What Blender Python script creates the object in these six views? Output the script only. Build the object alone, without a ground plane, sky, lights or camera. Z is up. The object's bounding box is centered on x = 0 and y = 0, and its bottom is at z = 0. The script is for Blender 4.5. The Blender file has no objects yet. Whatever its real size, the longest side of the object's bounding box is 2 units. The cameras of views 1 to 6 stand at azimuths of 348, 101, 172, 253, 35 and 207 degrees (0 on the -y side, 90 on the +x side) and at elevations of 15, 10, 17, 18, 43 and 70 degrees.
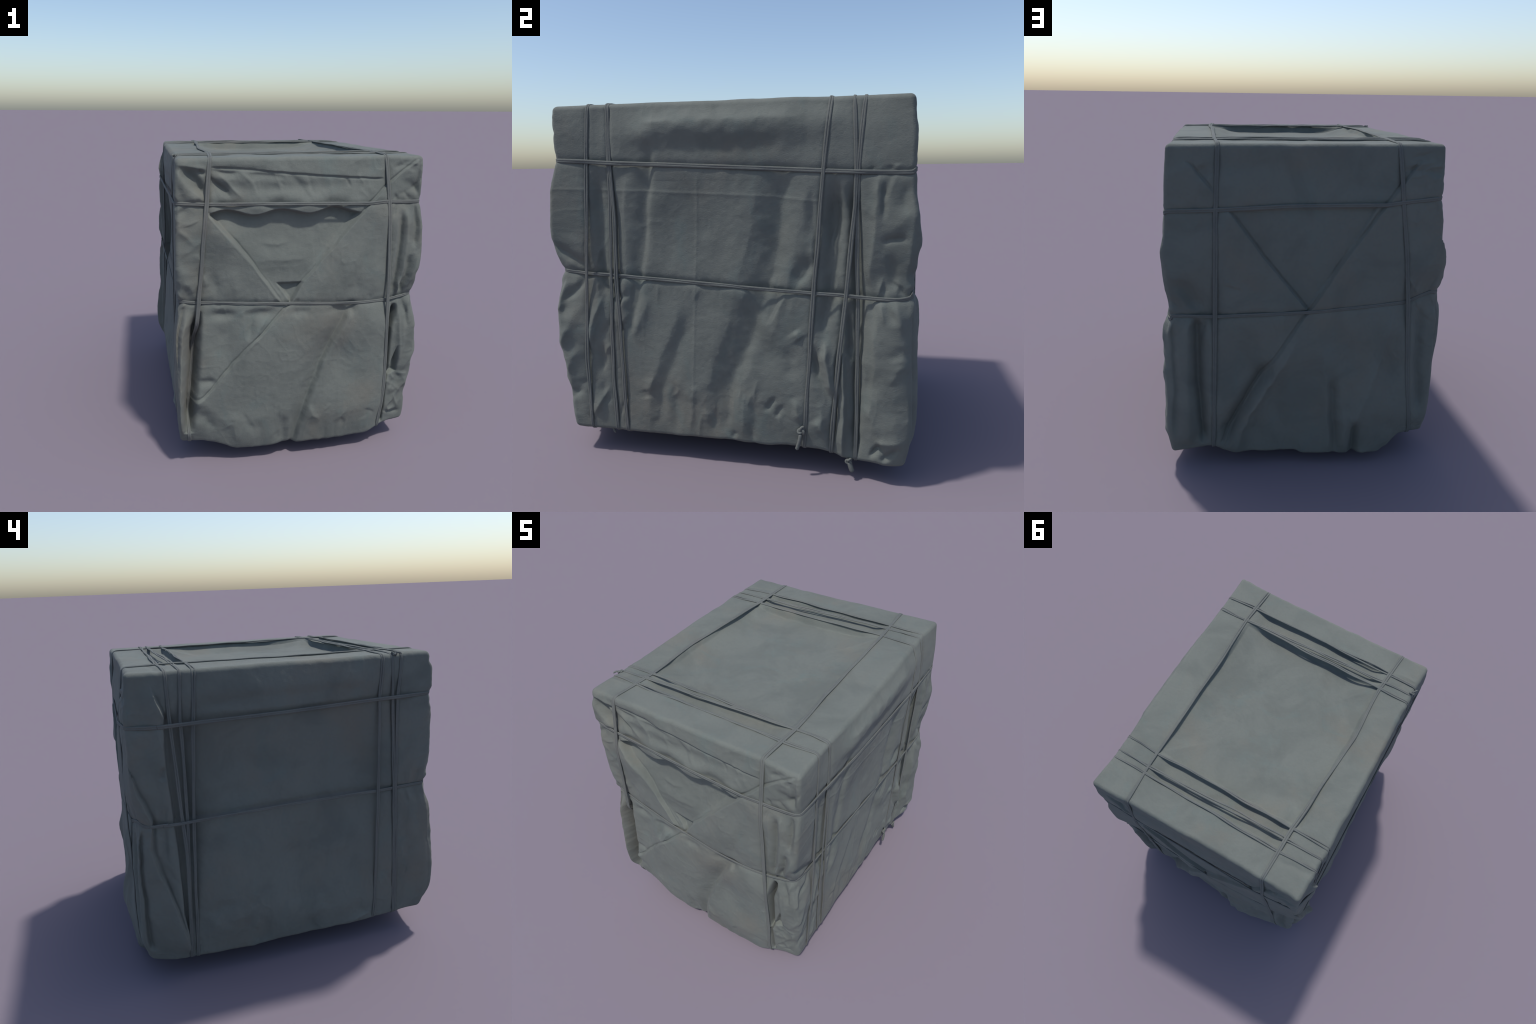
# A large crate wrapped in a grey-green canvas tarpaulin, gift-wrap style end
# flaps, lashed with thin cords.  Everything is built from a rounded box whose
# faces are pushed out or in by named cloth features (flap edges, folds, dents).
import bpy, math
import numpy as np

RNG = np.random.RandomState(7)
X0, Y0, ZB, ZT, RAD = 0.692, 0.857, 0.130, 1.832, 0.024
STEP = 0.0042

# ------------------------------------------------------------------ noise
def value_noise(x, y, seed, scale):
    """smooth 2D value noise in [-1, 1]"""
    r = np.random.RandomState(seed)
    T = r.uniform(-1, 1, (64, 64))
    x = x / scale + 100.3; y = y / scale + 100.7
    xi = np.floor(x).astype(int); yi = np.floor(y).astype(int)
    fx = x - xi; fy = y - yi
    fx = fx * fx * fx * (fx * (fx * 6 - 15) + 10); fy = fy * fy * fy * (fy * (fy * 6 - 15) + 10)
    a = T[xi % 64, yi % 64]; b = T[(xi + 1) % 64, yi % 64]
    c = T[xi % 64, (yi + 1) % 64]; d = T[(xi + 1) % 64, (yi + 1) % 64]
    return (a * (1 - fx) + b * fx) * (1 - fy) + (c * (1 - fx) + d * fx) * fy

def smooth(a, b, t):
    t = np.clip((t - a) / (b - a), 0, 1)
    return t * t * (3 - 2 * t)

def blur(A, sig, axis):
    n = int(3 * sig) + 1
    k = np.exp(-0.5 * (np.arange(-n, n + 1) / sig) ** 2); k /= k.sum()
    pad = [(0, 0), (0, 0)]; pad[axis] = (n, n)
    P = np.pad(A, pad, mode='edge')
    return np.apply_along_axis(lambda v: np.convolve(v, k, 'valid'), axis, P)

# ------------------------------------------------------------------ one face of cloth
class Sheet:
    """relief of one face of the bundle: outward offset over (u, v)"""
    def __init__(self, u0, u1, v0, v1, h=0.003):
        self.h = h; self.u0 = u0; self.v0 = v0
        self.us = np.arange(u0, u1 + h, h); self.vs = np.arange(v0, v1 + h, h)
        self.U, self.V = np.meshgrid(self.us, self.vs, indexing='ij')
        self.G = np.zeros_like(self.U)

    def profiles(self, cols, knots, soft=0.04):
        """large form: vertical profiles standing at a few columns"""
        us = np.array(sorted(cols)); tab = np.array([np.interp(self.vs, knots, cols[u]) for u in us])
        A = np.array([np.interp(self.us, us, tab[:, j]) for j in range(len(self.vs))]).T
        self.G += blur(blur(A, soft / self.h, 0), soft / self.h * 0.7, 1)

    def _box(self, pts, m):
        p = np.array(pts)
        i0 = max(0, int((p[:, 0].min() - m - self.u0) / self.h)); i1 = int((p[:, 0].max() + m - self.u0) / self.h) + 2
        j0 = max(0, int((p[:, 1].min() - m - self.v0) / self.h)); j1 = int((p[:, 1].max() + m - self.v0) / self.h) + 2
        return slice(i0, max(i1, i0)), slice(j0, max(j1, j0))

    def _line(self, pts, sl):
        """signed distance (+ = left of travel) and arc position to a polyline"""
        U = self.U[sl]; V = self.V[sl]
        best = np.full(U.shape, 9.0); sd = np.zeros(U.shape); arc = np.zeros(U.shape)
        L = 0.0; total = sum(math.dist(a, b) for a, b in zip(pts, pts[1:]))
        for k, (a, b) in enumerate(zip(pts, pts[1:])):
            dx, dy = b[0] - a[0], b[1] - a[1]; l = math.hypot(dx, dy)
            raw = ((U - a[0]) * dx + (V - a[1]) * dy) / l
            t = np.clip(raw, 0, l)
            px = U - a[0] - t / l * dx; py = V - a[1] - t / l * dy
            d = np.hypot(px, py); cr = dx * (V - a[1]) - dy * (U - a[0])
            m = d < best
            best = np.where(m, d, best); sd = np.where(m, np.where(cr >= 0, d, -d), sd)
            ext = raw.copy()
            if k > 0: ext = np.maximum(ext, 0)
            if k < len(pts) - 2: ext = np.minimum(ext, l)
            arc = np.where(m, L + ext, arc)
            L += l
        return sd, arc, total

    def fold(self, pts, h, wl, wr=None, ends=None, rag=0.10, crisp=True):
        """ridge (h>0) or furrow (h<0) along a line, wl/wr: width left/right of travel"""
        wr = wr or wl
        sl = self._box(pts, 3 * max(wl, wr)); sd, arc, L = self._line(pts, sl)
        e = ends or min(0.35 * L, 0.12)
        sd = sd + rag * min(wl, wr) * 2 * value_noise(self.U[sl], self.V[sl], 11, 0.05)
        t = smooth(-0.3 * e, e, arc) * (1 - smooth(L - e, L + 0.3 * e, arc))
        q = np.abs(sd) / np.where(sd > 0, wl, wr)
        self.G[sl] += h * t * np.exp(-np.sqrt(q * q + 0.02) ** (1.25 if h > 0 and crisp else 1.8))

    def flap(self, pts, h, reach=0.3, sharp=0.003, ends=0.03, lip=0.0, wave=0.002, gap=0.006):
        """cloth lying on top of its neighbour: raised on the left of the line"""
        sl = self._box(pts, 4 * reach); sd, arc, L = self._line(pts, sl)
        sd = sd + wave * value_noise(self.U[sl], self.V[sl], 5, 0.06)
        t = smooth(-ends, ends, arc) * (1 - smooth(L - ends, L + ends, arc))
        v = smooth(-sharp, sharp, sd) * np.exp(-(np.maximum(sd, 0) / reach) ** 2)
        self.G[sl] += t * (h * v + lip * np.exp(-((sd - 0.008) / 0.008) ** 2) - gap * np.exp(-((sd + 0.006) / 0.006) ** 2))

    def panel(self, pts, h, edge=0.01):
        """convex patch (counter-clockwise) set in or out by h"""
        sl = self._box(pts, 0.1); d = np.full(self.U[sl].shape, 9.0)
        for a, b in zip(pts, pts[1:] + pts[:1]):
            dx, dy = b[0] - a[0], b[1] - a[1]; l = math.hypot(dx, dy)
            d = np.minimum(d, (dx * (self.V[sl] - a[1]) - dy * (self.U[sl] - a[0])) / l)
        self.G[sl] += h * smooth(-edge * 0.5, edge, d)

    def dent(self, u, v, ru, rv, h, ang=0.0):
        sl = self._box([(u, v)], 3 * max(ru, rv)); c, s = math.cos(ang), math.sin(ang)
        a = (self.U[sl] - u) * c + (self.V[sl] - v) * s; b = -(self.U[sl] - u) * s + (self.V[sl] - v) * c
        self.G[sl] += h * np.exp(-(a / ru) ** 2 - (b / rv) ** 2)

    def cloth(self, seed, big=0.004, fine=0.0016):
        """uneven drape: soft lumps plus small crumple"""
        U, V = self.U, self.V
        W = U + 0.06 * value_noise(U, V, seed + 9, 0.2); Z = V + 0.08 * value_noise(U, V, seed + 8, 0.25)
        self.G += big * value_noise(W, Z * 0.55, seed, 0.16) + 0.5 * big * value_noise(W, Z * 0.6, seed + 1, 0.075)
        r = 1 - np.abs(value_noise(W * 1.3, Z * 0.8, seed + 2, 0.07))
        self.G += fine * (r ** 3) * (0.4 + value_noise(U, V, seed + 4, 0.3)) + 0.35 * fine * value_noise(U, V, seed + 3, 0.022)

    def crumple(self, seed, n, area, h=(0.002, 0.006), w=(0.006, 0.016), length=(0.05, 0.18), lean=0.0, spread=0.5):
        """scatter small creases over an area (u0, u1, v0, v1); lean 0 = upright"""
        r = np.random.RandomState(seed)
        for _ in range(n):
            u = r.uniform(area[0], area[1]); v = r.uniform(area[2], area[3]); L = r.uniform(*length)
            a = lean + r.normal(0, spread); du, dv = math.sin(a) * L / 2, math.cos(a) * L / 2
            bend = r.uniform(-.18, .18) * L
            hh = r.uniform(*h) * (1 if r.rand() < 0.6 else -1); k = r.uniform(*w)
            self.fold([(u + du, v + dv), (u + bend * dv / L, v - bend * du / L), (u - du, v - dv)], hh, k, k * r.uniform(1, 2.2))

    def gather(self, seed, u0, u1, z, n, h=0.008, up=0.10, down=0.12):
        """pinch pleats fanning out above and below a cord"""
        r = np.random.RandomState(seed)
        for i in range(n):
            u = u0 + (u1 - u0) * (i + r.uniform(.2, .8)) / n; s = r.normal(0, 0.25)
            k = r.uniform(.5, 1.3)
            self.fold([(u + s * up * k, z + up * k), (u + s * .3 * up, z + up * .4), (u, z + .004)], h * r.uniform(.4, 1.2) * (1 if i % 2 else -1), .010, .016, up * .4)
            k = r.uniform(.5, 1.3); s = r.normal(0, 0.25); u += r.uniform(-.01, .01)
            self.fold([(u, z - .004), (u + s * .3 * down, z - down * .4), (u + s * down * k, z - down * k)], h * r.uniform(.4, 1.2) * (1 if i % 2 else -1), .010, .016, down * .4)

    def at(self, u, v):
        a = np.clip((u - self.u0) / self.h, 0, self.G.shape[0] - 1.001); b = np.clip((v - self.v0) / self.h, 0, self.G.shape[1] - 1.001)
        i = a.astype(int); j = b.astype(int); a = a - i; b = b - j; G = self.G
        return (G[i, j] * (1 - a) + G[i + 1, j] * a) * (1 - b) + (G[i, j + 1] * (1 - a) + G[i + 1, j + 1] * a) * b

KN = [0.10, 0.30, 0.50, 0.72, 0.86, 1.00, 1.13, 1.28, 1.45, 1.56, 1.70, 1.83]

# ---- front end (faces -y; u = x)
front = Sheet(-1.0, 1.0, -0.05, 1.95)
front.profiles({
    -0.72: [.015, .096, .076, .055, .045, .010, .030, .040, .028, .010, .022, .010],
    -0.55: [.040, .075, .080, .080, .070, .048, .045, .045, .040, .025, .012, .004],
    -0.30: [.060, .100, .095, .095, .090, .070, .060, .048, .042, .040, .016, .004],
    -0.05: [.080, .110, .105, .105, .100, .080, .070, .050, .042, .050, .020, .004],
    0.20: [.085, .128, .112, .108, .116, .092, .092, .075, .055, .052, .018, .004],
    0.45: [.080, .115, .110, .112, .112, .082, .088, .082, .064, .054, .018, .004],
    0.58: [.035, .055, .055, .060, .062, .042, .055, .055, .042, .032, .020, .008],
    0.72: [.015, .030, .045, .060, .065, .025, .065, .070, .050, .020, .026, .028]}, KN)
front.cloth(21, 0.004, 0.0018)
# the tucked middle panel hangs behind the upper cord with a scalloped lip
U, V = front.U, front.V
lip_z = 1.537 + 0.017 * np.cos(2 * math.pi * (U + 0.14) / 0.31) + 0.004 * value_noise(U, V, 17, 0.1)
inside = smooth(-0.01, 0.02, (U + 0.549) * 0.77 + (V - 1.533) * 0.63) * smooth(-0.005, 0.03, (0.374 - U) * 0.74 + (V - 1.559) * 0.67)
front.G += -inside * smooth(-0.004, 0.014, lip_z - V) * (0.044 * np.clip((V - 1.22) / 0.31, 0, 1) + 0.010)
front.G += 0.010 * np.exp(-((V - 1.575) / 0.035) ** 2) * np.cos(2 * math.pi * (U + 0.295) / 0.31) * smooth(-0.55, -0.45, U) * (1 - smooth(0.30, 0.40, U))
front.dent(-0.12, 1.29, 0.18, 0.06, 0.008)
front.panel([(-0.165, 1.125), (-0.09, 1.015), (-0.02, 1.125)], -0.028, 0.014)
front.flap([(0.656, 1.807), (0.473, 1.655), (0.374, 1.559), (0.174, 1.339), (-0.027, 1.117), (-0.084, 1.015),
            (-0.205, 0.891), (-0.359, 0.741), (-0.554, 0.511), (-0.640, 0.425)], 0.009, 0.22, 0.0022, wave=0.004)
front.flap([(-0.155, 1.03), (-0.382, 1.35), (-0.549, 1.533)], 0.014, 0.12, 0.0022, lip=0.002, wave=0.004)
front.flap([(0.456, 1.707), (0.107, 1.729), (-0.214, 1.759), (-0.519, 1.785)][::-1], 0.005, 0.05, 0.003, gap=0.004)
front.fold([(-0.519, 1.785), (-0.19, 1.765)], -0.006, 0.012)
front.fold([(-0.26, 1.36), (-0.16, 1.345), (-0.10, 1.36)], 0.007, 0.03, 0.012)
front.fold([(-0.30, 1.255), (0.02, 1.262)], 0.008, 0.035, 0.02)
front.fold([(-0.690, 1.770), (-0.64, 1.69), (-0.575, 1.600)], 0.022, 0.012, 0.05, 0.04)
front.fold([(-0.655, 1.785), (-0.615, 1.71), (-0.560, 1.625)], -0.034, 0.026, 0.022, 0.06)
front.fold([(-0.690, 1.800), (-0.61, 1.783), (-0.55, 1.770)], 0.014, 0.018, 0.012, 0.05)
front.fold([(-0.60, 1.765), (-0.56, 1.745)], -0.014, 0.012)
front.fold([(-0.545, 1.735), (-0.48, 1.675), (-0.42, 1.62)], -0.026, 0.016, 0.022, 0.08)
front.fold([(-0.50, 1.755), (-0.44, 1.70), (-0.36, 1.61)], 0.012, 0.018, 0.014, 0.06)
front.fold([(-0.53, 1.765), (-0.42, 1.745), (-0.37, 1.752)], -0.012, 0.012, 0.016)
front.fold([(-0.37, 1.755), (-0.31, 1.70), (-0.27, 1.61)], 0.012, 0.016, 0.035)
front.fold([(-0.33, 1.742), (-0.20, 1.735), (-0.12, 1.72)], -0.010, 0.012, 0.022)
for c in (-0.16, 0.0, 0.13, 0.25, 0.36):
    front.fold([(c, 1.735), (c + 0.03, 1.61)], 0.006 if c > 0 else 0.008, 0.022, 0.05)
front.fold([(0.655, 1.813), (0.517, 1.703)], 0.007, 0.008, 0.02)
front.fold([(0.53, 1.76), (0.62, 1.80)], -0.008, 0.015)
front.fold([(0.665, 1.75), (0.65, 1.65), (0.67, 1.60)], -0.012, 0.012)
front.fold([(0.60, 1.70), (0.66, 1.62)], -0.010, 0.02)
front.fold([(0.585, 1.52), (0.582, 1.335), (0.555, 1.013)], -0.020, 0.010, 0.016, 0.06)
front.fold([(0.608, 1.53), (0.612, 1.333), (0.60, 1.173), (0.575, 1.015)], 0.016, 0.010, 0.016, 0.05)
front.fold([(0.63, 1.25), (0.625, 1.12), (0.592, 1.02)], -0.020, 0.014, 0.010, 0.05)
front.fold([(0.665, 1.28), (0.65, 1.13), (0.61, 1.02)], 0.018, 0.02, 0.014)
front.fold([(0.650, 1.545), (0.655, 1.42), (0.645, 1.30)], -0.020, 0.010, 0.012, 0.05)
front.fold([(0.545, 1.517), (0.545, 1.336), (0.525, 1.10)], 0.010, 0.018, 0.025)
# open pocket beside the corner, and the rumpled foot under it
front.fold([(.566, .945), (.534, .80), (.530, .62), (.528, .45)], -0.100, 0.013, 0.010, 0.05, rag=0)
front.panel([(.600, .67), (.546, .488), (.604, .503)], -0.034, 0.012)
front.fold([(.602, .93), (.600, .80), (.612, .66), (.615, .52)], 0.012, 0.010, 0.016)
front.fold([(.640, .94), (.638, .80)], -0.012, 0.008, 0.012)
front.fold([(0.525, 0.93), (0.515, 0.70), (0.505, 0.45), (0.505, 0.18)], 0.012, 0.012, 0.03)
front.fold([(0.528, 0.45), (0.528, 0.15)], -0.030, 0.008, 0.008, 0.03)
front.fold([(0.62, 0.90), (0.625, 0.72), (0.61, 0.52)], 0.010, 0.012, 0.02)
front.fold([(0.685, 0.645), (0.631, 0.487)], 0.012, 0.012, 0.025)
front.fold([(0.673, 0.437), (0.586, 0.293), (0.54, 0.238)], 0.016, 0.014, 0.03)
front.fold([(0.56, 0.40), (0.61, 0.36)], 0.010, 0.02)
front.fold([(0.54, 0.225), (0.654, 0.195)], -0.018, 0.014)
# left slot with its standing lip
front.fold([(-0.612, 0.97), (-0.622, 0.837), (-0.630, 0.637), (-0.640, 0.431), (-0.648, 0.23)], -0.135, 0.010, 0.015, 0.12, rag=0.05)
front.fold([(-0.652, 0.986), (-0.660, 0.80), (-0.668, 0.62), (-0.672, 0.452), (-0.670, 0.22)], 0.022, 0.010, 0.016)
front.fold([(-0.668, 1.013), (-0.676, 0.845), (-0.685, 0.60)], -0.022, 0.008)
front.gather(31, -0.72, -0.60, 1.59, 4, 0.010, 0.08, 0.10); front.gather(32, -0.72, -0.60, 1.04, 4, 0.010, 0.09, 0.05)
front.gather(33, 0.54, 0.70, 1.57, 5, 0.008, 0.07, 0.16); front.gather(34, 0.54, 0.70, 0.995, 5, 0.012, 0.12, 0.14)
front.gather(35, -0.55, 0.45, 0.995, 9, 0.004, 0.06, 0.10)
front.crumple(36, 16, (0.54, 0.72, 0.2, 0.55), (0.004, 0.010), lean=-0.7); front.crumple(37, 14, (-0.6, 0.45, 0.15, 0.35), lean=0.2)
front.crumple(38, 14, (-0.55, 0.45, 1.60, 1.72), lean=-0.8); front.crumple(39, 10, (0.52, 0.7, 1.6, 1.8), lean=0.5)
front.crumple(40, 12, (-0.55, 0.45, 0.4, 1.3), (0.001, 0.003), (0.02, 0.04), (0.1, 0.3), lean=0.5)
front.crumple(30, 8, (-0.72, -0.57, 1.1, 1.75), (0.005, 0.010), lean=0.4)
front.fold([(-0.711, 1.55), (-0.706, 1.444)], -0.016, 0.012)
front.fold([(-0.67, 1.54), (-0.66, 1.40)], 0.010, 0.025)
front.dent(-0.703, 1.176, 0.022, 0.045, -0.022)
front.fold([(-0.66, 1.25), (-0.64, 1.098)], 0.014, 0.025)
front.dent(-0.52, 1.13, 0.03, 0.07, -0.010, 0.3)
front.fold([(-0.44, 1.23), (-0.40, 1.05)], 0.008, 0.04)
front.fold([(-0.219, 0.962), (-0.276, 0.859), (-0.359, 0.73)], 0.013, 0.014, 0.03)
front.fold([(-0.308, 0.962), (-0.334, 0.80)], -0.012, 0.02)
front.fold([(-0.40, 0.95), (-0.50, 0.80)], -0.008, 0.04)
front.fold([(-0.53, 0.55), (-0.63, 0.56)], -0.016, 0.025)
front.fold([(-0.64, 0.50), (-0.62, 0.40)], 0.012, 0.022)
front.fold([(0.262, 0.97), (0.100, 0.643), (0.015, 0.405), (-0.062, 0.144), (-0.088, 0.06)], -0.036, 0.016, 0.060, 0.08)
front.dent(0.275, 0.955, 0.03, 0.035, -0.022)
front.fold([(0.025, 0.36), (0.05, 0.29), (0.10, 0.25)], 0.012, 0.02, 0.03)
front.fold([(-0.145, 0.321), (-0.114, 0.106)], -0.013, 0.03)
front.fold([(-0.085, 0.28), (-0.095, 0.10)], 0.010, 0.022)
front.fold([(-0.633, 0.382), (-0.546, 0.24)], -0.012, 0.03)
front.fold([(-0.45, 0.36), (-0.38, 0.16)], 0.008, 0.05)
front.fold([(-0.30, 0.30), (-0.26, 0.12)], -0.007, 0.04)
front.fold([(0.401, 1.344), (0.304, 1.138), (0.284, 1.005)], -0.010, 0.035)
front.fold([(0.45, 1.25), (0.40, 1.02)], 0.006, 0.04)
for a, b in ((-0.48, 0.02), (-0.26, 0.018), (-0.02, 0.012), (0.20, 0.014)):
    front.dent(a, 0.955, 0.07, 0.028, -b)

# ---- right long side (faces +x; u = y)
right = Sheet(-1.15, 1.15, -0.05, 1.95)
right.profiles({
    -0.88: [.000, .015, .018, .025, .024, .002, .022, .036, .024, .012, .016, .014],
    -0.62: [.010, .008, .008, .010, .012, .006, .002, .006, .012, .020, .022, .012],
    -0.30: [.010, .014, .018, .022, .026, .026, .022, .022, .034, .046, .050, .014],
    0.00: [.020, .026, .026, .028, .030, .032, .030, .034, .042, .050, .056, .016],
    0.25: [.025, .040, .046, .040, .038, .036, .032, .030, .040, .050, .054, .016],
    0.45: [.035, .055, .062, .062, .058, .056, .050, .046, .056, .058, .054, .014],
    0.64: [.040, .048, .042, .036, .040, .042, .046, .048, .052, .050, .042, .014],
    0.75: [.075, .100, .098, .092, .080, .052, .066, .070, .060, .052, .044, .018],
    0.88: [.080, .105, .095, .088, .080, .058, .068, .072, .058, .050, .044, .034]}, KN)
right.cloth(41, 0.0035, 0.0014)
right.fold([(-0.42, 1.735), (0.38, 1.742)], 0.026, 0.045, 0.09, 0.10)
right.dent(-0.03, 1.62, 0.40, 0.05, -0.010)
right.fold([(-0.864, 1.424), (-0.435, 1.413), (0.188, 1.389), (0.456, 1.364)], 0.0022, 0.006, 0.009, 0.03)
right.fold([(-0.131, 1.491), (-0.159, 0.958), (-0.2, 0.225)], 0.0022, 0.006, 0.009, 0.05)
right.fold([(-0.370, 1.64), (-0.381, 1.518), (-0.428, 1.167), (-0.47, 0.908), (-0.535, 0.666)], -0.018, 0.022, 0.050)
right.fold([(-0.500, 1.507), (-0.522, 1.218), (-0.53, 1.002), (-0.58, 0.72)], 0.012, 0.06, 0.03)
right.fold([(0.164, 1.488), (0.114, 1.161), (0.036, 0.898), (-0.068, 0.578), (-0.146, 0.331)], 0.014, 0.050, 0.14)
right.fold([(0.285, 1.52), (0.262, 1.227), (0.222, 1.022), (0.126, 0.726), (-0.003, 0.413), (-0.038, 0.165)], -0.018, 0.035, 0.065)
right.fold([(0.401, 1.45), (0.351, 1.178), (0.273, 0.893), (0.191, 0.634)], 0.013, 0.05, 0.06)
right.flap([(0.206, 0.784), (0.28, 0.926)], -0.010, 0.05, 0.006, 0.04)
right.fold([(-0.239, 0.847), (-0.35, 0.591), (-0.433, 0.383), (-0.444, 0.174)], 0.009, 0.03, 0.06)
right.fold([(-0.19, 0.80), (-0.29, 0.56), (-0.37, 0.38), (-0.39, 0.18)], -0.008, 0.035)
right.fold([(-0.408, 0.868), (-0.506, 0.668)], 0.010, 0.025, 0.05)
right.fold([(0.426, 1.103), (0.331, 0.947)], -0.018, 0.022, 0.045)
for z in (0.25,):
    for k, c in enumerate((-0.30, -0.22, -0.09, 0.06, 0.12)):
        right.fold([(c + 0.02, z + 0.16), (c, z - 0.1)], 0.007 if k % 2 else -0.007, 0.025)
right.fold([(0.187, 0.318), (0.235, 0.398)], -0.012, 0.014)
right.fold([(0.235, 0.29), (0.27, 0.36)], -0.010, 0.014)
right.fold([(0.33, 0.40), (0.36, 0.28)], 0.016, 0.022)
right.fold([(0.30, 0.66), (0.33, 0.50)], -0.010, 0.04)
right.fold([(0.36, 0.70), (0.33, 0.74)], 0.014, 0.03)
right.fold([(0.52, 1.45), (0.513, 1.155), (0.502, 0.927), (0.47, 0.70)], -0.030, 0.035)
right.fold([(0.60, 1.45), (0.625, 1.1), (0.640, 0.8), (0.635, 0.45), (0.63, 0.15)], -0.032, 0.024, 0.030)
right.fold([(0.475, 0.70), (0.50, 0.52), (0.52, 0.422)], 0.034, 0.022, 0.03, 0.08)
right.fold([(0.42, 0.68), (0.465, 0.50), (0.52, 0.40)], -0.020, 0.02)
right.fold([(0.561, 0.688), (0.571, 0.416), (0.566, 0.127)], 0.026, 0.014, 0.014)
right.fold([(0.535, 0.42), (0.53, 0.20)], -0.018, 0.012)
right.fold([(0.589, 0.878), (0.603, 0.591)], -0.024, 0.016)
right.fold([(0.43, 0.30), (0.48, 0.24)], 0.012, 0.03)
right.fold([(0.712, 1.471), (0.699, 1.232), (0.68, 0.958)], 0.020, 0.05, 0.020)
right.fold([(0.745, 1.46), (0.735, 1.28)], -0.012, 0.014)
right.fold([(0.82, 1.45), (0.80, 1.30)], -0.010, 0.02)
right.fold([(0.838, 1.376), (0.845, 1.233), (0.83, 0.988)], 0.010, 0.03)
right.fold([(0.735, 1.183), (0.823, 1.203)], -0.012, 0.016)
right.fold([(0.77, 1.12), (0.80, 0.97)], -0.014, 0.022)
right.fold([(0.79, 0.911), (0.821, 0.656), (0.84, 0.405), (0.853, 0.146)], 0.012, 0.02, 0.05)
right.fold([(0.700, 0.883), (0.712, 0.598), (0.69, 0.327)], 0.020, 0.05, 0.018)
right.dent(0.694, 0.50, 0.04, 0.06, -0.018)
right.fold([(0.68, 0.40), (0.74, 0.25)], 0.014, 0.03)
right.fold([(0.695, 0.165), (0.739, 0.208), (0.777, 0.177)], -0.022, 0.012)
right.fold([(0.753, 0.157), (0.814, 0.215)], -0.018, 0.012)
right.fold([(0.72, 0.225), (0.83, 0.24)], 0.014, 0.02)
right.fold([(-0.779, 0.82), (-0.859, 0.562)], 0.014, 0.02, 0.035)
right.fold([(-0.80, 0.93), (-0.83, 0.75)], -0.014, 0.022)
right.fold([(-0.79, 0.60), (-0.85, 0.43)], 0.014, 0.018, 0.03)
right.fold([(-0.656, 0.90), (-0.733, 0.714), (-0.759, 0.568)], 0.020, 0.018, 0.04)
right.fold([(-0.68, 0.62), (-0.70, 0.45)], -0.012, 0.02)
right.fold([(-0.658, 0.382), (-0.762, 0.209)], 0.018, 0.016, 0.03)
right.fold([(-0.70, 0.40), (-0.68, 0.28)], -0.010, 0.025)
right.fold([(-0.861, 1.161), (-0.825, 1.106), (-0.772, 1.024)], -0.020, 0.02)
right.fold([(-0.80, 1.20), (-0.74, 1.04)], 0.010, 0.03)
right.fold([(-0.66, 1.50), (-0.66, 0.8)], -0.014, 0.03)
right.dent(-0.64, 1.72, 0.05, 0.08, -0.006)
right.gather(51, -0.86, -0.64, 0.995, 5, 0.010, 0.14, 0.16); right.gather(52, 0.66, 0.86, 0.92, 5, 0.012, 0.12, 0.14); right.gather(53, 0.66, 0.86, 1.495, 5, 0.005, 0.03, 0.14)
right.gather(54, -0.55, 0.40, 0.955, 8, 0.003, 0.05, 0.10); right.crumple(55, 22, (-0.5, 0.4, 0.14, 0.42), (0.002, 0.006), (0.01, 0.022), lean=0.15, spread=0.3)
right.crumple(56, 16, (0.40, 0.66, 0.15, 1.4), (0.004, 0.012), (0.008, 0.02), (0.1, 0.3), spread=0.15)
right.crumple(57, 14, (-0.86, -0.56, 0.15, 0.9), (0.004, 0.010), (0.010, 0.02), lean=0.5, spread=0.3)
right.crumple(58, 12, (0.66, 0.86, 0.14, 1.4), (0.003, 0.008), (0.012, 0.03), lean=0.1)
right.crumple(59, 12, (-0.5, 0.4, 0.5, 1.4), (0.001, 0.004), (0.025, 0.05), (0.15, 0.4), lean=0.3, spread=0.2)

# ---- back end (faces +y; u = -x)
back = Sheet(-1.0, 1.0, -0.05, 1.95)
back.profiles({
    -0.74: [.000, .025, .028, .025, .022, .018, .024, .030, .022, .016, .022, .010],
    -0.50: [.025, .050, .048, .045, .045, .042, .036, .034, .030, .030, .016, .004],
    -0.20: [.035, .050, .055, .060, .058, .054, .054, .054, .048, .036, .014, .004],
    0.05: [.060, .085, .085, .078, .068, .060, .060, .060, .052, .038, .014, .004],
    0.32: [.090, .125, .110, .088, .072, .058, .056, .056, .050, .038, .014, .004],
    0.52: [.065, .095, .090, .078, .068, .052, .052, .050, .042, .038, .016, .006],
    0.72: [.030, .060, .052, .042, .035, .020, .034, .038, .034, .034, .026, .012]}, KN)
back.cloth(61, 0.004, 0.002)
back.panel([(-0.42, 1.505), (-0.248, 1.262), (-0.014, 0.963), (0.01, 0.97), (0.149, 1.201), (0.375, 1.515)], -0.014, 0.006)
back.flap([(-0.014, 0.963), (-0.248, 1.262), (-0.42, 1.496)], 0.0091, 0.15)
back.flap([(-0.507, 1.608), (-0.612, 1.738)], 0.0104, 0.10)
back.fold([(-0.53, 1.66), (-0.56, 1.73)], -0.0124, 0.03)
back.flap([(0.559, 1.741), (0.385, 1.524), (0.149, 1.201), (0.01, 0.975), (-0.026, 0.93), (-0.195, 0.675),
           (-0.295, 0.513), (-0.417, 0.289), (-0.476, 0.182)], 0.0143, 0.22)
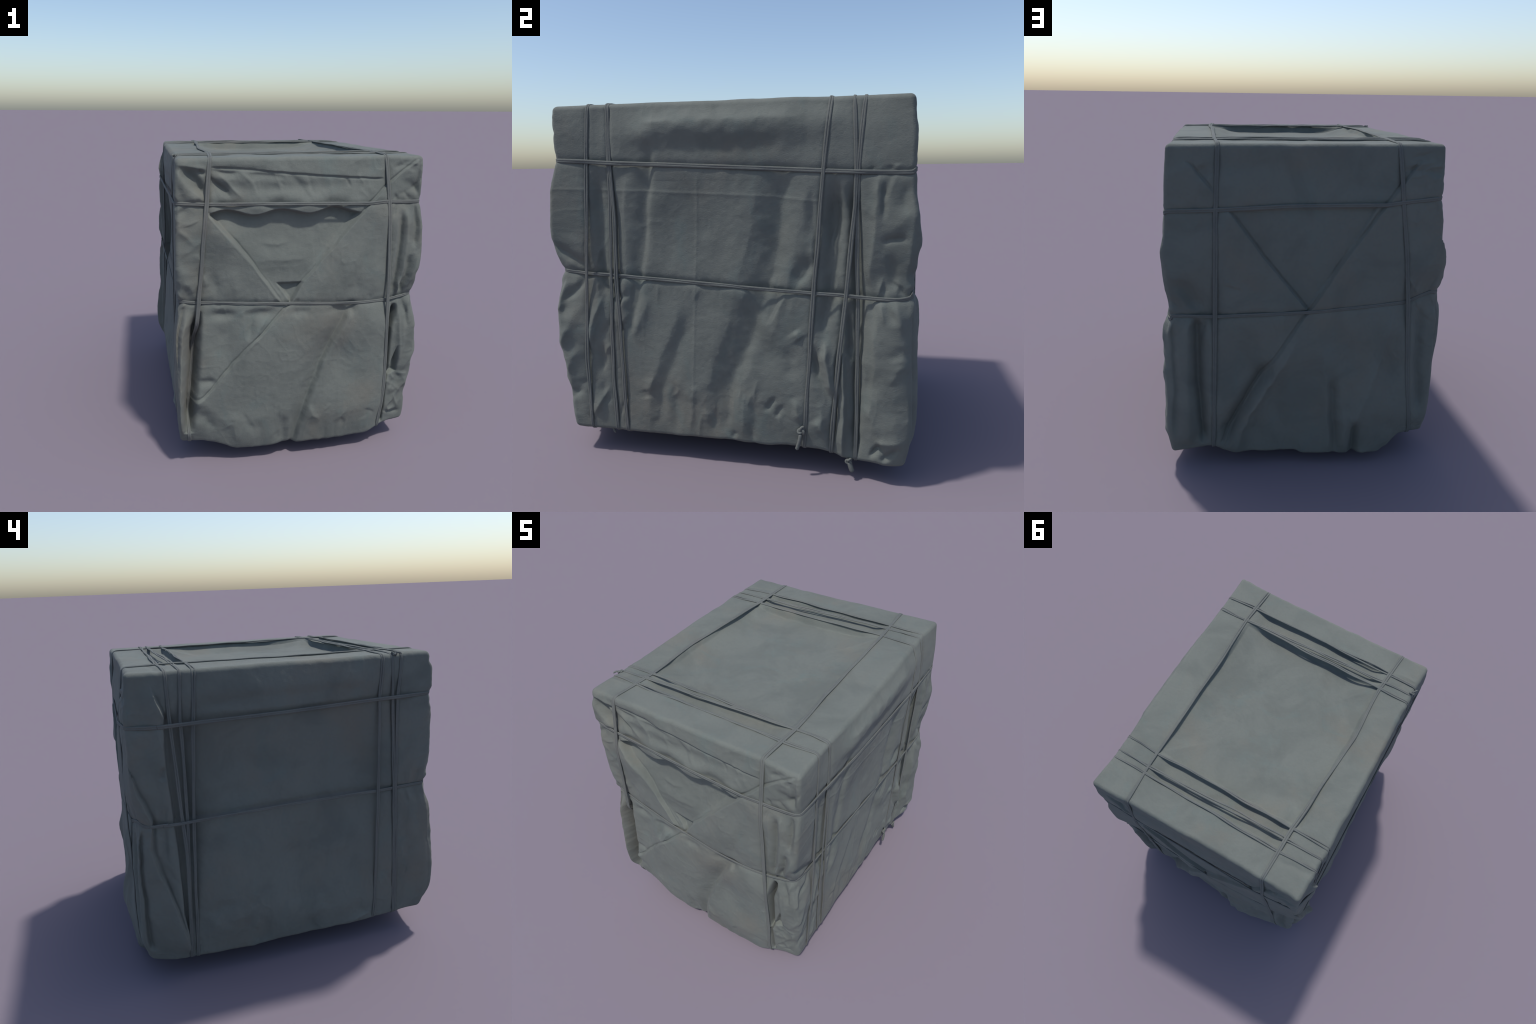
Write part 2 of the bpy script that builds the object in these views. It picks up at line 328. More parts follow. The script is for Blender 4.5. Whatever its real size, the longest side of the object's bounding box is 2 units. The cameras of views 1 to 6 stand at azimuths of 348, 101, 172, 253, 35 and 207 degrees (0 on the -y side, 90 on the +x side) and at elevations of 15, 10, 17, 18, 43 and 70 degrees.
back.fold([(-0.195, 0.655), (-0.308, 0.475), (-0.395, 0.317), (-0.46, 0.175)], -0.0651, 0.016, 0.045, 0.10)
back.fold([(-0.06, 0.80), (-0.225, 0.538), (-0.335, 0.344), (-0.405, 0.134)], 0.0310, 0.040, 0.030, 0.15)
back.fold([(-0.15, 0.55), (-0.27, 0.33), (-0.33, 0.15)], -0.0124, 0.05)
back.fold([(0.07, 0.75), (0.10, 0.444), (0.13, 0.12)], 0.0217, 0.05, 0.03)
back.fold([(0.131, 0.60), (0.147, 0.30), (0.175, 0.14)], -0.0341, 0.025, 0.03)
back.fold([(0.20, 0.38), (0.205, 0.15)], 0.0248, 0.025)
back.fold([(0.462, 0.93), (0.397, 0.643), (0.281, 0.374), (0.247, 0.241)], 0.0279, 0.05, 0.03)
back.fold([(0.265, 0.30), (0.266, 0.147), (0.298, 0.08)], -0.0403, 0.022)
back.fold([(0.42, 0.55), (0.38, 0.30)], 0.0155, 0.06)
back.fold([(-0.603, 0.935), (-0.604, 0.561), (-0.585, 0.17)], -0.0543, 0.030, 0.012, 0.06)
back.fold([(-0.625, 0.935), (-0.632, 0.561), (-0.625, 0.17)], 0.0279, 0.012, 0.03, 0.06)
back.fold([(-0.672, 0.925), (-0.665, 0.563), (-0.655, 0.204)], -0.0186, 0.012)
back.fold([(-0.53, 0.90), (-0.54, 0.3)], 0.0155, 0.03)
back.fold([(-0.644, 1.15), (-0.598, 0.973)], -0.0248, 0.03, 0.016)
back.fold([(-0.66, 1.25), (-0.63, 1.0)], 0.0155, 0.03)
back.fold([(-0.704, 1.333), (-0.686, 0.964)], -0.0124, 0.015)
back.fold([(-0.46, 1.107), (-0.354, 1.078)], -0.0062, 0.01, 0.02)
back.fold([(0.667, 1.03), (0.68, 0.907), (0.690, 0.60)], 0.0155, 0.03)
back.fold([(0.61, 0.96), (0.62, 0.6), (0.635, 0.30)], -0.0310, 0.02)
back.gather(71, -0.72, -0.55, 0.945, 5, 0.010, 0.16, 0.20); back.gather(72, 0.56, 0.70, 1.02, 4, 0.010, 0.12, 0.18); back.gather(73, 0.56, 0.70, 1.55, 4, 0.005)
back.gather(74, -0.70, -0.53, 1.505, 4, 0.005); back.crumple(75, 14, (-0.3, 0.5, 0.1, 0.4), (0.003, 0.008), (0.012, 0.03), lean=-0.1, spread=0.4)
back.crumple(76, 8, (-0.4, 0.5, 0.5, 0.95), (0.001, 0.004), (0.02, 0.05), (0.1, 0.3)); back.crumple(77, 10, (0.48, 0.68, 1.6, 1.8), (0.003, 0.007), lean=1.2, spread=0.3)
back.fold([(0.489, 1.724), (0.644, 1.741)], 0.0109, 0.012)
back.fold([(0.50, 1.70), (0.65, 1.69)], -0.0093, 0.014)
back.fold([(0.51, 1.758), (0.626, 1.792)], -0.0078, 0.012)

# ---- left long side (faces -x; u = -y)
left = Sheet(-1.15, 1.15, -0.05, 1.95)
left.profiles({
    -0.90: [-.010, .000, .008, .006, .000, -.012, .000, .004, .004, .008, .010, .000],
    -0.78: [.026, .040, .044, .042, .036, .018, .030, .032, .028, .026, .020, .006],
    -0.60: [.030, .040, .020, .000, -.012, -.014, -.022, -.022, -.014, .008, .022, .008],
    -0.38: [.040, .070, .068, .052, .040, .018, -.014, -.022, -.006, .014, .028, .008],
    -0.08: [.052, .066, .042, .022, .016, .012, .004, -.002, .010, .026, .040, .010],
    0.20: [.052, .062, .026, .004, .000, -.004, -.016, -.016, .004, .018, .038, .010],
    0.42: [.050, .058, .034, .014, .004, -.002, -.018, -.018, -.006, .012, .034, .010],
    0.66: [.040, .055, .052, .044, .040, .032, .034, .032, .030, .030, .024, .010],
    0.88: [.055, .072, .072, .066, .056, .028, .046, .046, .042, .038, .036, .026]}, KN, 0.03)
left.cloth(81, 0.004, 0.002)
left.flap([(-0.725, 1.702), (-0.69, 1.598), (-0.705, 1.455), (-0.704, 1.331), (-0.696, 1.188), (-0.684, 0.998),
           (-0.676, 0.716), (-0.679, 0.448), (-0.651, 0.228)][::-1], 0.042, 0.09, 0.006, 0.10)
left.flap([(-0.846, 1.298), (-0.798, 1.057), (-0.799, 0.88), (-0.774, 0.705), (-0.716, 0.485), (-0.664, 0.254)][::-1], 0.040, 0.07, 0.006, 0.20)
left.fold([(-0.60, 1.55), (-0.61, 1.0), (-0.64, 0.4)], -0.012, 0.05)
left.fold([(-0.838, 1.00), (-0.836, 0.765), (-0.830, 0.577), (-0.820, 0.22)], -0.040, 0.009, 0.010, 0.06)
left.fold([(-0.80, 1.50), (-0.78, 1.30), (-0.74, 1.15)], -0.008, 0.03)
left.fold([(-0.711, 1.343), (-0.741, 1.271)], -0.016, 0.016)
left.fold([(-0.69, 1.62), (-0.66, 1.50)], -0.02, 0.03)
left.fold([(0.835, 0.75), (0.835, 0.165)], -0.010, 0.03, 0.012)
left.fold([(0.76, 0.98), (0.79, 0.70), (0.78, 0.40)], 0.010, 0.04)
left.fold([(-0.186, 0.15), (-0.196, 0.331)], -0.012, 0.03)
left.fold([(0.121, 0.125), (0.114, 0.265)], -0.012, 0.035)
left.fold([(0.518, 0.195), (0.362, 0.145)], 0.014, 0.018)
left.fold([(-0.55, 0.412), (-0.363, 0.461)], -0.012, 0.04)
left.fold([(-0.42, 0.34), (-0.25, 0.42)], 0.012, 0.04)
left.gather(91, -0.88, -0.72, 1.015, 5, 0.012, 0.16, 0.2); left.gather(92, 0.70, 0.86, 1.028, 4, 0.008); left.gather(93, -0.88, -0.72, 1.556, 4, 0.005)
left.crumple(94, 14, (-0.55, 0.5, 0.14, 0.45), (0.003, 0.007), (0.015, 0.035), lean=0.9, spread=0.6); left.crumple(95, 10, (-0.88, -0.68, 0.2, 1.5), (0.003, 0.009), (0.010, 0.025), (0.1, 0.3), lean=-0.15, spread=0.2)
left.crumple(96, 8, (-0.5, 0.5, 0.5, 1.5), (0.001, 0.003), (0.03, 0.06), (0.1, 0.4)); left.crumple(97, 8, (0.68, 0.88, 0.2, 1.5), (0.003, 0.006), spread=0.2)
left.dent(-0.02, 0.45, 0.10, 0.06, -0.008)
left.dent(0.30, 0.70, 0.14, 0.06, 0.006)
left.fold([(-0.526, 1.648), (-0.074, 1.665), (0.476, 1.656)], -0.008, 0.04)
left.fold([(-0.55, 1.60), (0.5, 1.60)], 0.006, 0.03)

# ---- top (u = x, v = y): sunk lid between the cords
top = Sheet(-1.0, 1.0, -1.1, 1.1)
U, V = top.U, top.V
du = np.minimum(U + 0.503, 0.490 - U); dv = np.minimum(V + 0.578, 0.508 - V)
wavy = 0.006 * value_noise(U, V, 3, 0.09)
inner = smooth(-0.004, 0.022, du + wavy) * smooth(-0.004, 0.022, dv + wavy)
strip = smooth(0.0, 0.12, du) * (smooth(-0.70, -0.68, V) * (1 - smooth(-0.60, -0.575, V)) + smooth(0.51, 0.53, V) * (1 - smooth(0.65, 0.67, V)))
top.G += -0.044 * inner * (0.35 + 0.65 * smooth(0.0, 0.22, np.maximum(du, dv))) * (0.55 + 0.45 * smooth(0.0, 0.14, du)) - 0.018 * inner * np.clip(1 - (U / .5) ** 2, 0, 1) * np.clip(1 - (V / .55) ** 2, 0, 1) - 0.028 * strip 
top.cloth(101, 0.0028, 0.0006)
top.crumple(102, 14, (-0.68, 0.68, -0.84, 0.84), (0.001, 0.003), (0.012, 0.03), (0.08, 0.25), spread=2)
top.fold([(-0.70, 0.70), (-0.45, 0.72)], -0.006, 0.02)
top.fold([(-0.66, -0.83), (-0.66, -0.72), (-0.56, -0.72)], 0.004, 0.012)

# ---- underside: sags in the middle
under = Sheet(-1.0, 1.0, -1.1, 1.1)
U, V = under.U, under.V
under.G += 0.095 * smooth(0.02, 0.36, 0.69 - np.abs(U)) * smooth(0.02, 0.36, 0.855 - np.abs(V))
under.G += 0.040 * smooth(0.3, 0.8, np.abs(V)) * (1 - smooth(0.40, 0.56, np.abs(U)))
under.G += 0.022 * smooth(0.3, 0.8, V) * (1 - smooth(0.46, 0.56, -U)) * smooth(-0.3, 0.2, -U)
under.G += 0.030 * smooth(0.5, 0.7, U) * smooth(0.6, 0.8, V) - 0.020 * smooth(-0.5, -0.68, U) * smooth(-0.6, -0.8, V)
under.G += -0.034 * smooth(-0.45, -0.60, U) * smooth(0.75, 0.88, V) + 0.03 * smooth(0.45, 0.6, V) * (1 - smooth(0.6, 0.75, V)) * smooth(0.3, 0.5, U)
under.cloth(121, 0.008, 0.002)

# ------------------------------------------------------------------ cords: where they run
# nodes on the sides are (u, z); on the top (x, y)
ROPES_ROUND_X = [   # right side top->bottom (y,z) | top (x,y) right->left | left side top->bottom (u=-y, z)
    dict(right=[(-.688, 1.83), (-.708, 1.554), (-.743, .983), (-.768, .538), (-.772, .177)], top=[(.49, -.698), (-.517, -.689)],
         left=[(.685, 1.83), (.663, 1.586), (.670, 1.011), (.676, .889), (.698, .155)], n=2),
    dict(right=[(-.581, 1.82), (-.590, 1.553), (-.594, 1.351), (-.613, .986), (-.629, .662), (-.634, .399), (-.628, .174)], top=[(.506, -.586), (-.517, -.617)],
         left=[(.625, 1.83), (.630, 1.582), (.659, 1.013), (.671, .605), (.685, .155)], n=2),
    dict(right=[(-.580, 1.82), (-.585, 1.553), (-.575, 1.245), (-.584, .987), (-.578, .806), (-.577, .593), (-.572, .171)], top=[(.506, -.580), (-.50, -.563)],
         left=[(.560, 1.83), (.544, 1.584), (.551, 1.028), (.546, .548), (.545, .155)], n=2),
    dict(right=[(.501, 1.829), (.468, 1.509), (.426, .937), (.395, .441), (.377, .13)], top=[(.482, .512), (-.469, .511)],
         left=[(-.520, 1.824), (-.540, 1.558), (-.580, 1.02), (-.602, .58), (-.618, .162)], n=2),
    dict(right=[(.604, 1.826), (.617, 1.508), (.614, 1.328), (.576, .929), (.548, .654), (.531, .423), (.510, .15)], top=[(.478, .609), (-.457, .591)],
         left=[(-.590, 1.835), (-.609, 1.554), (-.609, 1.252), (-.614, 1.026), (-.636, .617), (-.648, .187)], n=2),
    dict(right=[(.649, 1.827), (.625, 1.507), (.622, 1.316), (.630, .918), (.633, .592), (.631, .168)], top=[(.481, .656), (-.440, .674)],
         left=[(-.664, 1.834), (-.668, 1.56), (-.659, 1.386), (-.645, 1.031), (-.632, .848), (-.657, .204)], n=2)]
ROPES_ROUND_Y = [   # front bottom->top (x,z) | top (x,y) front->back | back top->bottom (u=-x, z)
    dict(front=[(-.648, .21), (-.640, .431), (-.630, .637), (-.622, .837), (-.611, 1.044), (-.586, 1.342), (-.558, 1.586), (-.535, 1.83)],
         top=[(-.511, -.665), (-.502, -.558), (-.512, -.175), (-.459, .508), (-.455, .673)],
         back=[(.450, 1.83), (.475, 1.525), (.511, 1.255), (.538, .981), (.569, .489), (.605, .183)], n=2),
    dict(front=[(.500, .16), (.519, .454), (.508, .975), (.504, 1.233), (.493, 1.576), (.483, 1.83)],
         top=[(.504, -.582), (.491, -.235), (.486, .506), (.481, .656)],
         back=[(-.472, 1.83), (-.489, 1.503), (-.504, .944), (-.527, .17)], n=2)]
ROPES_LEVEL = [
    dict(front=[(-.70, 1.597), (-.569, 1.587), (-.151, 1.581), (.373, 1.567), (.479, 1.576), (.67, 1.566)],
         right=[(-.85, 1.565), (-.708, 1.558), (-.59, 1.55), (-.158, 1.532), (.468, 1.503), (.617, 1.496), (.86, 1.491)],
         back=[(-.70, 1.505), (-.498, 1.509), (-.112, 1.527), (.384, 1.529), (.474, 1.54), (.67, 1.556)],
         left=[(-.85, 1.555), (-.668, 1.556), (-.543, 1.559), (-.023, 1.567), (.544, 1.584), (.838, 1.59)]),
    dict(front=[(-.70, 1.045), (-.618, 1.031), (-.077, 1.008), (.327, .984), (.508, .984), (.673, 1.001)],
         right=[(-.857, 1.003), (-.743, .99), (-.613, .986), (-.043, .958), (.273, .939), (.426, .934), (.576, .927), (.632, .921), (.808, .918), (.86, .930)],
         back=[(-.70, .950), (-.504, .941), (-.014, .956), (.533, .988), (.664, 1.035)],
         left=[(-.85, 1.020), (-.583, 1.011), (-.033, 1.023), (.552, 1.021), (.846, 1.030)])]

# broad slack and fullness of the cloth: (u, z, half-width, half-height, outward offset)
SLACK = {
    'front': [(-.15, .55, .42, .30, .013), (.24, .63, .14, .14, -.024), (-.49, .78, .10, .14, -.022), (-.32, .20, .16, .10, .020), (.52, 1.46, .08, .10, .016),
              (-.12, 1.665, .36, .04, -.014), (-.47, 1.40, .09, .10, .022), (.30, 1.21, .10, .10, .010), (.66, 1.16, .06, .16, .018), (.66, .66, .06, .22, .016), (.67, 1.38, .05, .10, .012)],
    'right': [(.27, 1.10, .07, .16, -.012), (.17, .66, .07, .16, -.012), (.52, 1.23, .05, .20, -.012), (-.65, 1.30, .06, .18, -.012),
              (-.41, 1.68, .08, .06, .010), (.44, 1.74, .10, .05, .012), (-.08, .30, .10, .08, .012), (.865, .55, .050, .40, -.042)],
    'back': [(-.37, .65, .12, .16, -.026), (.04, .60, .10, .14, -.016), (-.60, 1.23, .09, .12, .018), (.58, 1.20, .08, .12, .016), (.43, .64, .09, .15, -.034), (.70, .90, .06, .30, -.018),
             (.18, .44, .07, .10, .016), (.24, .80, .08, .08, .012), (-.29, 1.72, .22, .06, -.012), (.36, 1.62, .16, .06, -.008), (-.54, .98, .08, .10, -.012)],
    'left': [(-.82, 1.60, .10, .14, -.020), (-.16, .43, .16, .10, .016), (-.36, 1.34, .13, .14, -.016), (-.02, 1.13, .08, .10, .012), (.66, 1.60, .06, .12, -.012),
             (.36, .76, .12, .12, .016), (.03, .64, .10, .12, -.018), (-.63, 1.10, .045, .50, -.040), (-.76, .66, .06, .14, -.012), (.39, 1.26, .10, .12, -.012)]}
for sh, key in ((front, 'front'), (right, 'right'), (back, 'back'), (left, 'left')):
    for u, z, a, b, h in SLACK[key]: sh.dent(u, z, a, b, h)
top.dent(-0.12, 0.38, 0.25, 0.10, -0.008)

# the cords bite a little into the cloth
for lv, dep in zip(ROPES_LEVEL, (0.006, 0.009)):
    for sh, key in ((front, 'front'), (right, 'right'), (back, 'back'), (left, 'left')):
        p = lv[key]; a, b = p[0], p[-1]
        sh.fold([(a[0] - 0.15, a[1])] + p + [(b[0] + 0.15, b[1])], -dep, 0.020, ends=0.01, rag=0)
for rp in ROPES_ROUND_X:
    right.fold(rp['right'], -0.004, 0.014, ends=0.02, rag=0); left.fold(rp['left'], -0.004, 0.014, ends=0.02, rag=0)
for rp in ROPES_ROUND_Y:
    front.fold(rp['front'], -0.006, 0.016, ends=0.02, rag=0); back.fold(rp['back'], -0.006, 0.016, ends=0.02, rag=0)

# ------------------------------------------------------------------ the deformed box
LO = np.array([-X0, -Y0, ZB]); HI = np.array([X0, Y0, ZT])
def round_box(P):
    q = np.clip(P, LO + RAD, HI - RAD); d = P - q
    n = np.linalg.norm(d, axis=1, keepdims=True)
    return q + d / np.maximum(n, 1e-9) * np.minimum(n, RAD) if False else q + d / np.maximum(n, 1e-9) * RAD

def drape(P):
    x, y, z = P.T
    k = 0.10
    wr = smooth(X0 - k, X0 - 0.02, x); wl = smooth(X0 - k, X0 - 0.02, -x)
    wb = smooth(Y0 - k, Y0 - 0.02, y); wf = smooth(Y0 - k, Y0 - 0.02, -y)
    wt = smooth(ZT - 0.12, ZT - 0.02, z); wu = smooth(ZB + 0.14, ZB + 0.02, z)
    Q = P.copy()
    Q[:, 0] += wr * right.at(y, z) - wl * left.at(-y, z)
    Q[:, 1] += wb * back.at(-x, z) - wf * front.at(x, z)
    Q[:, 2] += wt * top.at(x, y) - wu * under.at(x, y)
    return Q

def build_shell():
    nx, ny, nz = (int(round((HI[i] - LO[i]) / STEP)) for i in range(3))
    lin = [np.linspace(LO[i], HI[i], n + 1) for i, n in enumerate((nx, ny, nz))]
    idx = {}; pts = []; quads = []; tags = []; count = 0
    code_all = []; faces = []
    N = (nx, ny, nz)
    for tag, ax, hi in ((0, 1, 0), (1, 0, 1), (2, 1, 1), (3, 0, 0), (4, 2, 1), (5, 2, 0)):
        a1, a2 = [a for a in (0, 1, 2) if a != ax]
        I, J = np.meshgrid(np.arange(N[a1] + 1), np.arange(N[a2] + 1), indexing='ij')
        C = np.zeros(I.shape + (3,), int); C[..., a1] = I; C[..., a2] = J; C[..., ax] = N[ax] if hi else 0
        code = (C[..., 0] * (ny + 1) + C[..., 1]) * (nz + 1) + C[..., 2]
        a, b, c, d = code[:-1, :-1], code[1:, :-1], code[1:, 1:], code[:-1, 1:]
        flip = (hi == 1) == (ax == 1)
        q = np.stack([a, d, c, b] if flip else [a, b, c, d], -1).reshape(-1, 4)
        faces.append(q); tags.append(np.full(len(q), tag))
    F = np.concatenate(faces); T = np.concatenate(tags)
    codes, inv = np.unique(F, return_inverse=True); F = inv.reshape(-1, 4)
    ci = codes // ((ny + 1) * (nz + 1)); cj = codes // (nz + 1) % (ny + 1); ck = codes % (nz + 1)
    P = np.stack([lin[0][ci], lin[1][cj], lin[2][ck]], 1)
    R = round_box(P)
    return R, F, T

BASE, FACES, TAGS = build_shell()
SHELL = drape(BASE)

def vertex_normals(P, F):
    n = np.cross(P[F[:, 2]] - P[F[:, 0]], P[F[:, 3]] - P[F[:, 1]])
    N = np.zeros_like(P)
    for k in range(4):
        for a in range(3):
            N[:, a] += np.bincount(F[:, k], n[:, a], len(P))
    return N / np.maximum(np.linalg.norm(N, axis=1, keepdims=True), 1e-12)
NORM = vertex_normals(SHELL, FACES)

# ------------------------------------------------------------------ materials
def canvas_material(name, col, dark, brown, blue, weave=0.5):
    m = bpy.data.materials.new(name); m.use_nodes = True
    nt = m.node_tree; nd = nt.nodes; ln = nt.links
    b = nd['Principled BSDF']; b.inputs['Roughness'].default_value = 0.88
    b.inputs['Specular IOR Level'].default_value = 0.22
    b.inputs['Sheen Weight'].default_value = 0.05
    tc = nd.new('ShaderNodeTexCoord')
    def noise(scale, detail, rough, dist=0.0, stretch=None):
        n = nd.new('ShaderNodeTexNoise'); n.inputs['Scale'].default_value = scale
        n.inputs['Detail'].default_value = detail; n.inputs['Roughness'].default_value = rough; n.inputs['Distortion'].default_value = dist
        if stretch:
            mp = nd.new('ShaderNodeMapping'); mp.inputs['Scale'].default_value = stretch
            ln.new(tc.outputs['Object'], mp.inputs['Vector']); ln.new(mp.outputs['Vector'], n.inputs['Vector'])
        else: ln.new(tc.outputs['Object'], n.inputs['Vector'])
        return n.outputs['Fac']
    def ramp(src, lo, hi):
        r = nd.new('ShaderNodeMapRange'); r.inputs['From Min'].default_value = lo; r.inputs['From Max'].default_value = hi
        r.interpolation_type = 'SMOOTHSTEP'; ln.new(src, r.inputs['Value']); return r.outputs['Result']
    def mix(fac, a, c, amount):
        mu = nd.new('ShaderNodeMath'); mu.operation = 'MULTIPLY'; mu.inputs[1].default_value = amount; ln.new(fac, mu.inputs[0])
        x = nd.new('ShaderNodeMix'); x.data_type = 'RGBA'; ln.new(mu.outputs[0], x.inputs['Factor'])
        if isinstance(a, tuple): x.inputs['A'].default_value = a
        else: ln.new(a, x.inputs['A'])
        x.inputs['B'].default_value = c; return x.outputs['Result']
    c = mix(ramp(noise(3.2, 6, 0.62, 0.6), 0.42, 0.68), col, dark, 0.55)
    c = mix(ramp(noise(2.1, 5, 0.6, 0.4, (1, 1, 0.8)), 0.50, 0.72), c, brown, 0.48)
    c = mix(ramp(noise(4.5, 6, 0.65, 0.8, (1, 1.2, 0.7)), 0.52, 0.74), c, blue, 0.55)
    c = mix(ramp(noise(60, 4, 0.7), 0.40, 0.75), c, dark, 0.18)
    ln.new(c, b.inputs['Base Color'])
    # woven grain and fine fuzz
    g1 = noise(150, 4, 0.7, 0.0, (0.6, 0.6, 1.5)); g2 = noise(45, 4, 0.6, 0.3)
    ad = nd.new('ShaderNodeMath'); ad.operation = 'MULTIPLY_ADD'; ad.inputs[1].default_value = 1.2
    ln.new(g2, ad.inputs[0]); ln.new(g1, ad.inputs[2])
    bp = nd.new('ShaderNodeBump'); bp.inputs['Strength'].default_value = weave; bp.inputs['Distance'].default_value = 0.0022
    ln.new(ad.outputs[0], bp.inputs['Height']); ln.new(bp.outputs['Normal'], b.inputs['Normal'])
    return m

CANVAS = canvas_material('grey_green_canvas', (0.133, 0.145, 0.131, 1), (0.094, 0.105, 0.097, 1), (0.152, 0.140, 0.115, 1), (0.114, 0.144, 0.135, 1))
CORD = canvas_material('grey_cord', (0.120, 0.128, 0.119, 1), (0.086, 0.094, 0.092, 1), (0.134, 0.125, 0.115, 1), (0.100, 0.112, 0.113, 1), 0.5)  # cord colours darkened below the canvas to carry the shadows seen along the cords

# ------------------------------------------------------------------ objects
root = bpy.data.objects.new('wrapped_crate', None)
bpy.context.collection.objects.link(root)
root['label'] = 'large crate wrapped in grey-green canvas tied with cords'
root['category'] = 'wrapped crate'

def add(name, V, F, mat, parent=root, normals=None):
    me = bpy.data.meshes.new(name)
    me.vertices.add(len(V)); me.vertices.foreach_set('co', np.ascontiguousarray(V, dtype=np.float32).ravel())
    k = F.shape[1]
    me.loops.add(F.size); me.loops.foreach_set('vertex_index', F.astype(np.int32).ravel())
    me.polygons.add(len(F)); me.polygons.foreach_set('loop_start', (np.arange(len(F)) * k).astype(np.int32))
    me.update(calc_edges=True); me.validate()
    me.polygons.foreach_set('use_smooth', np.ones(len(me.polygons), bool))
    me.materials.append(mat)
    if normals is not None: me.normals_split_custom_set_from_vertices(normals.tolist())
    ob = bpy.data.objects.new(name, me); bpy.context.collection.objects.link(ob)
    ob.parent = parent
    return ob

def side_of(line, u, z):
    """+ left of a polyline given as (u,z) nodes sorted by falling z: compare u at the same z"""
    l = sorted(line, key=lambda p: p[1]); return u - np.interp(z, [p[1] for p in l], [p[0] for p in l])

def split_shell():
    C = BASE[FACES].mean(1)
    reg = np.zeros(len(C), int); x, y, z = C.T
    frontR = [(.656, 1.807), (.374, 1.559), (.174, 1.339), (-.084, 1.015), (-.205, .891), (-.359, .741), (-.671, .412)]
    frontL = [(-.084, 1.015), (-.155, 1.03), (-.382, 1.35), (-.549, 1.533), (-.69, 1.80)]
    backR = [(.559, 1.741), (.385, 1.524), (.149, 1.201), (.01, .975), (-.195, .675), (-.295, .513), (-.476, .182)]
    backL = [(-.014, .963), (-.248, 1.262), (-.42, 1.496), (-.612, 1.738)]
    names = {}
    for tag, (R, L), u in ((0, (frontR, frontL), x), (2, (backR, backL), -x)):
        m = TAGS == tag
        over = (side_of(R, u, z) > 0) | (z < min(p[1] for p in R)); under_l = side_of(L, u, z) < 0
        middle = ~over & (~under_l) & (z > L[0][1])
        reg[m & middle] = 10 + tag; reg[m & over] = 20 + tag; reg[m & ~over & ~middle] = 30 + tag
        names[10 + tag] = 'end_panel'; names[20 + tag] = 'end_flap'; names[30 + tag] = 'end_flap'
    reg[TAGS == 1] = 1; reg[TAGS == 3] = 3; reg[TAGS == 4] = 4; reg[TAGS == 5] = 5
    names.update({1: 'side_sheet', 3: 'side_sheet', 4: 'top_sheet', 5: 'base_sheet'})
    # gathered corner folds between the cords and the corners
    cf = (np.abs(x) > 0.60) & (np.abs(y) > 0.765) & (z < 1.54) & (TAGS < 4)
    for k, (sx, sy) in enumerate(((1, -1), (1, 1), (-1, 1), (-1, -1))):
        reg[cf & (x * sx > 0) & (y * sy > 0)] = 40 + k; names[40 + k] = 'corner_fold'
    for r in sorted(names):
        f = FACES[reg == r]
        if not len(f): continue
        vs, inv = np.unique(f, return_inverse=True)
        add(names[r], SHELL[vs], inv.reshape(-1, 4), CANVAS, normals=NORM[vs])
split_shell()

# ------------------------------------------------------------------ cords as geometry
def tube(path, radius, closed, sides=8, frame=None, flat=1.0):
    """round (or flattened, when a frame is given) cord swept along a path"""
    P = np.asarray(path, float); n = len(P)
    if frame is None:
        T = np.roll(P, -1, 0) - np.roll(P, 1, 0) if closed else np.gradient(P, axis=0)
        T /= np.linalg.norm(T, axis=1, keepdims=True) + 1e-12
        ref = np.zeros_like(P); u = np.cross(T[0], [0.31, 0.22, 0.92]); u /= np.linalg.norm(u)
        for i in range(n):
            u = u - T[i] * (u @ T[i]); u /= np.linalg.norm(u) + 1e-12; ref[i] = u
        w = np.cross(T, ref)
    else: ref, w = frame
    r = np.broadcast_to(radius, (n,)); a = np.arange(sides) * 2 * math.pi / sides
    V = (P[:, None] + r[:, None, None] * (np.cos(a)[None, :, None] * ref[:, None] + flat * np.sin(a)[None, :, None] * w[:, None])).reshape(-1, 3)
    i = np.arange(n if closed else n - 1)[:, None]; j = np.arange(sides)[None]
    i2 = (i + 1) % n; j2 = (j + 1) % sides
    F = np.stack([i * sides + j, i * sides + j2, i2 * sides + j2, i2 * sides + j], -1).reshape(-1, 4)
    e = V[F[0, 1]] - V[F[0, 0]]; g = V[F[0, 3]] - V[F[0, 0]]
    if np.cross(e, g) @ (V[F[0]].mean(0) - (P[0] + P[1]) / 2) < 0: F = F[:, ::-1]
    return V, F

def resample(P, step, closed):
    P = np.asarray(P, float)
    if closed: P = np.vstack([P, P[:1]])
    d = np.r_[0, np.cumsum(np.linalg.norm(np.diff(P, axis=0), axis=1))]
    n = max(4, int(d[-1] / step)); t = np.linspace(0, d[-1], n, endpoint=not closed)
    return np.stack([np.interp(t, d, P[:, k]) for k in range(3)], 1)

def hull2(pts):
    p = sorted(map(tuple, pts)); lo = []; up = []
    cr = lambda o, a, b: (a[0] - o[0]) * (b[1] - o[1]) - (a[1] - o[1]) * (b[0] - o[0])
    for q in p:
        while len(lo) > 1 and cr(lo[-2], lo[-1], q) <= 0: lo.pop()
        lo.append(q)
    for q in reversed(p):
        while len(up) > 1 and cr(up[-2], up[-1], q) <= 0: up.pop()
        up.append(q)
    return np.array(lo[:-1] + up[:-1])

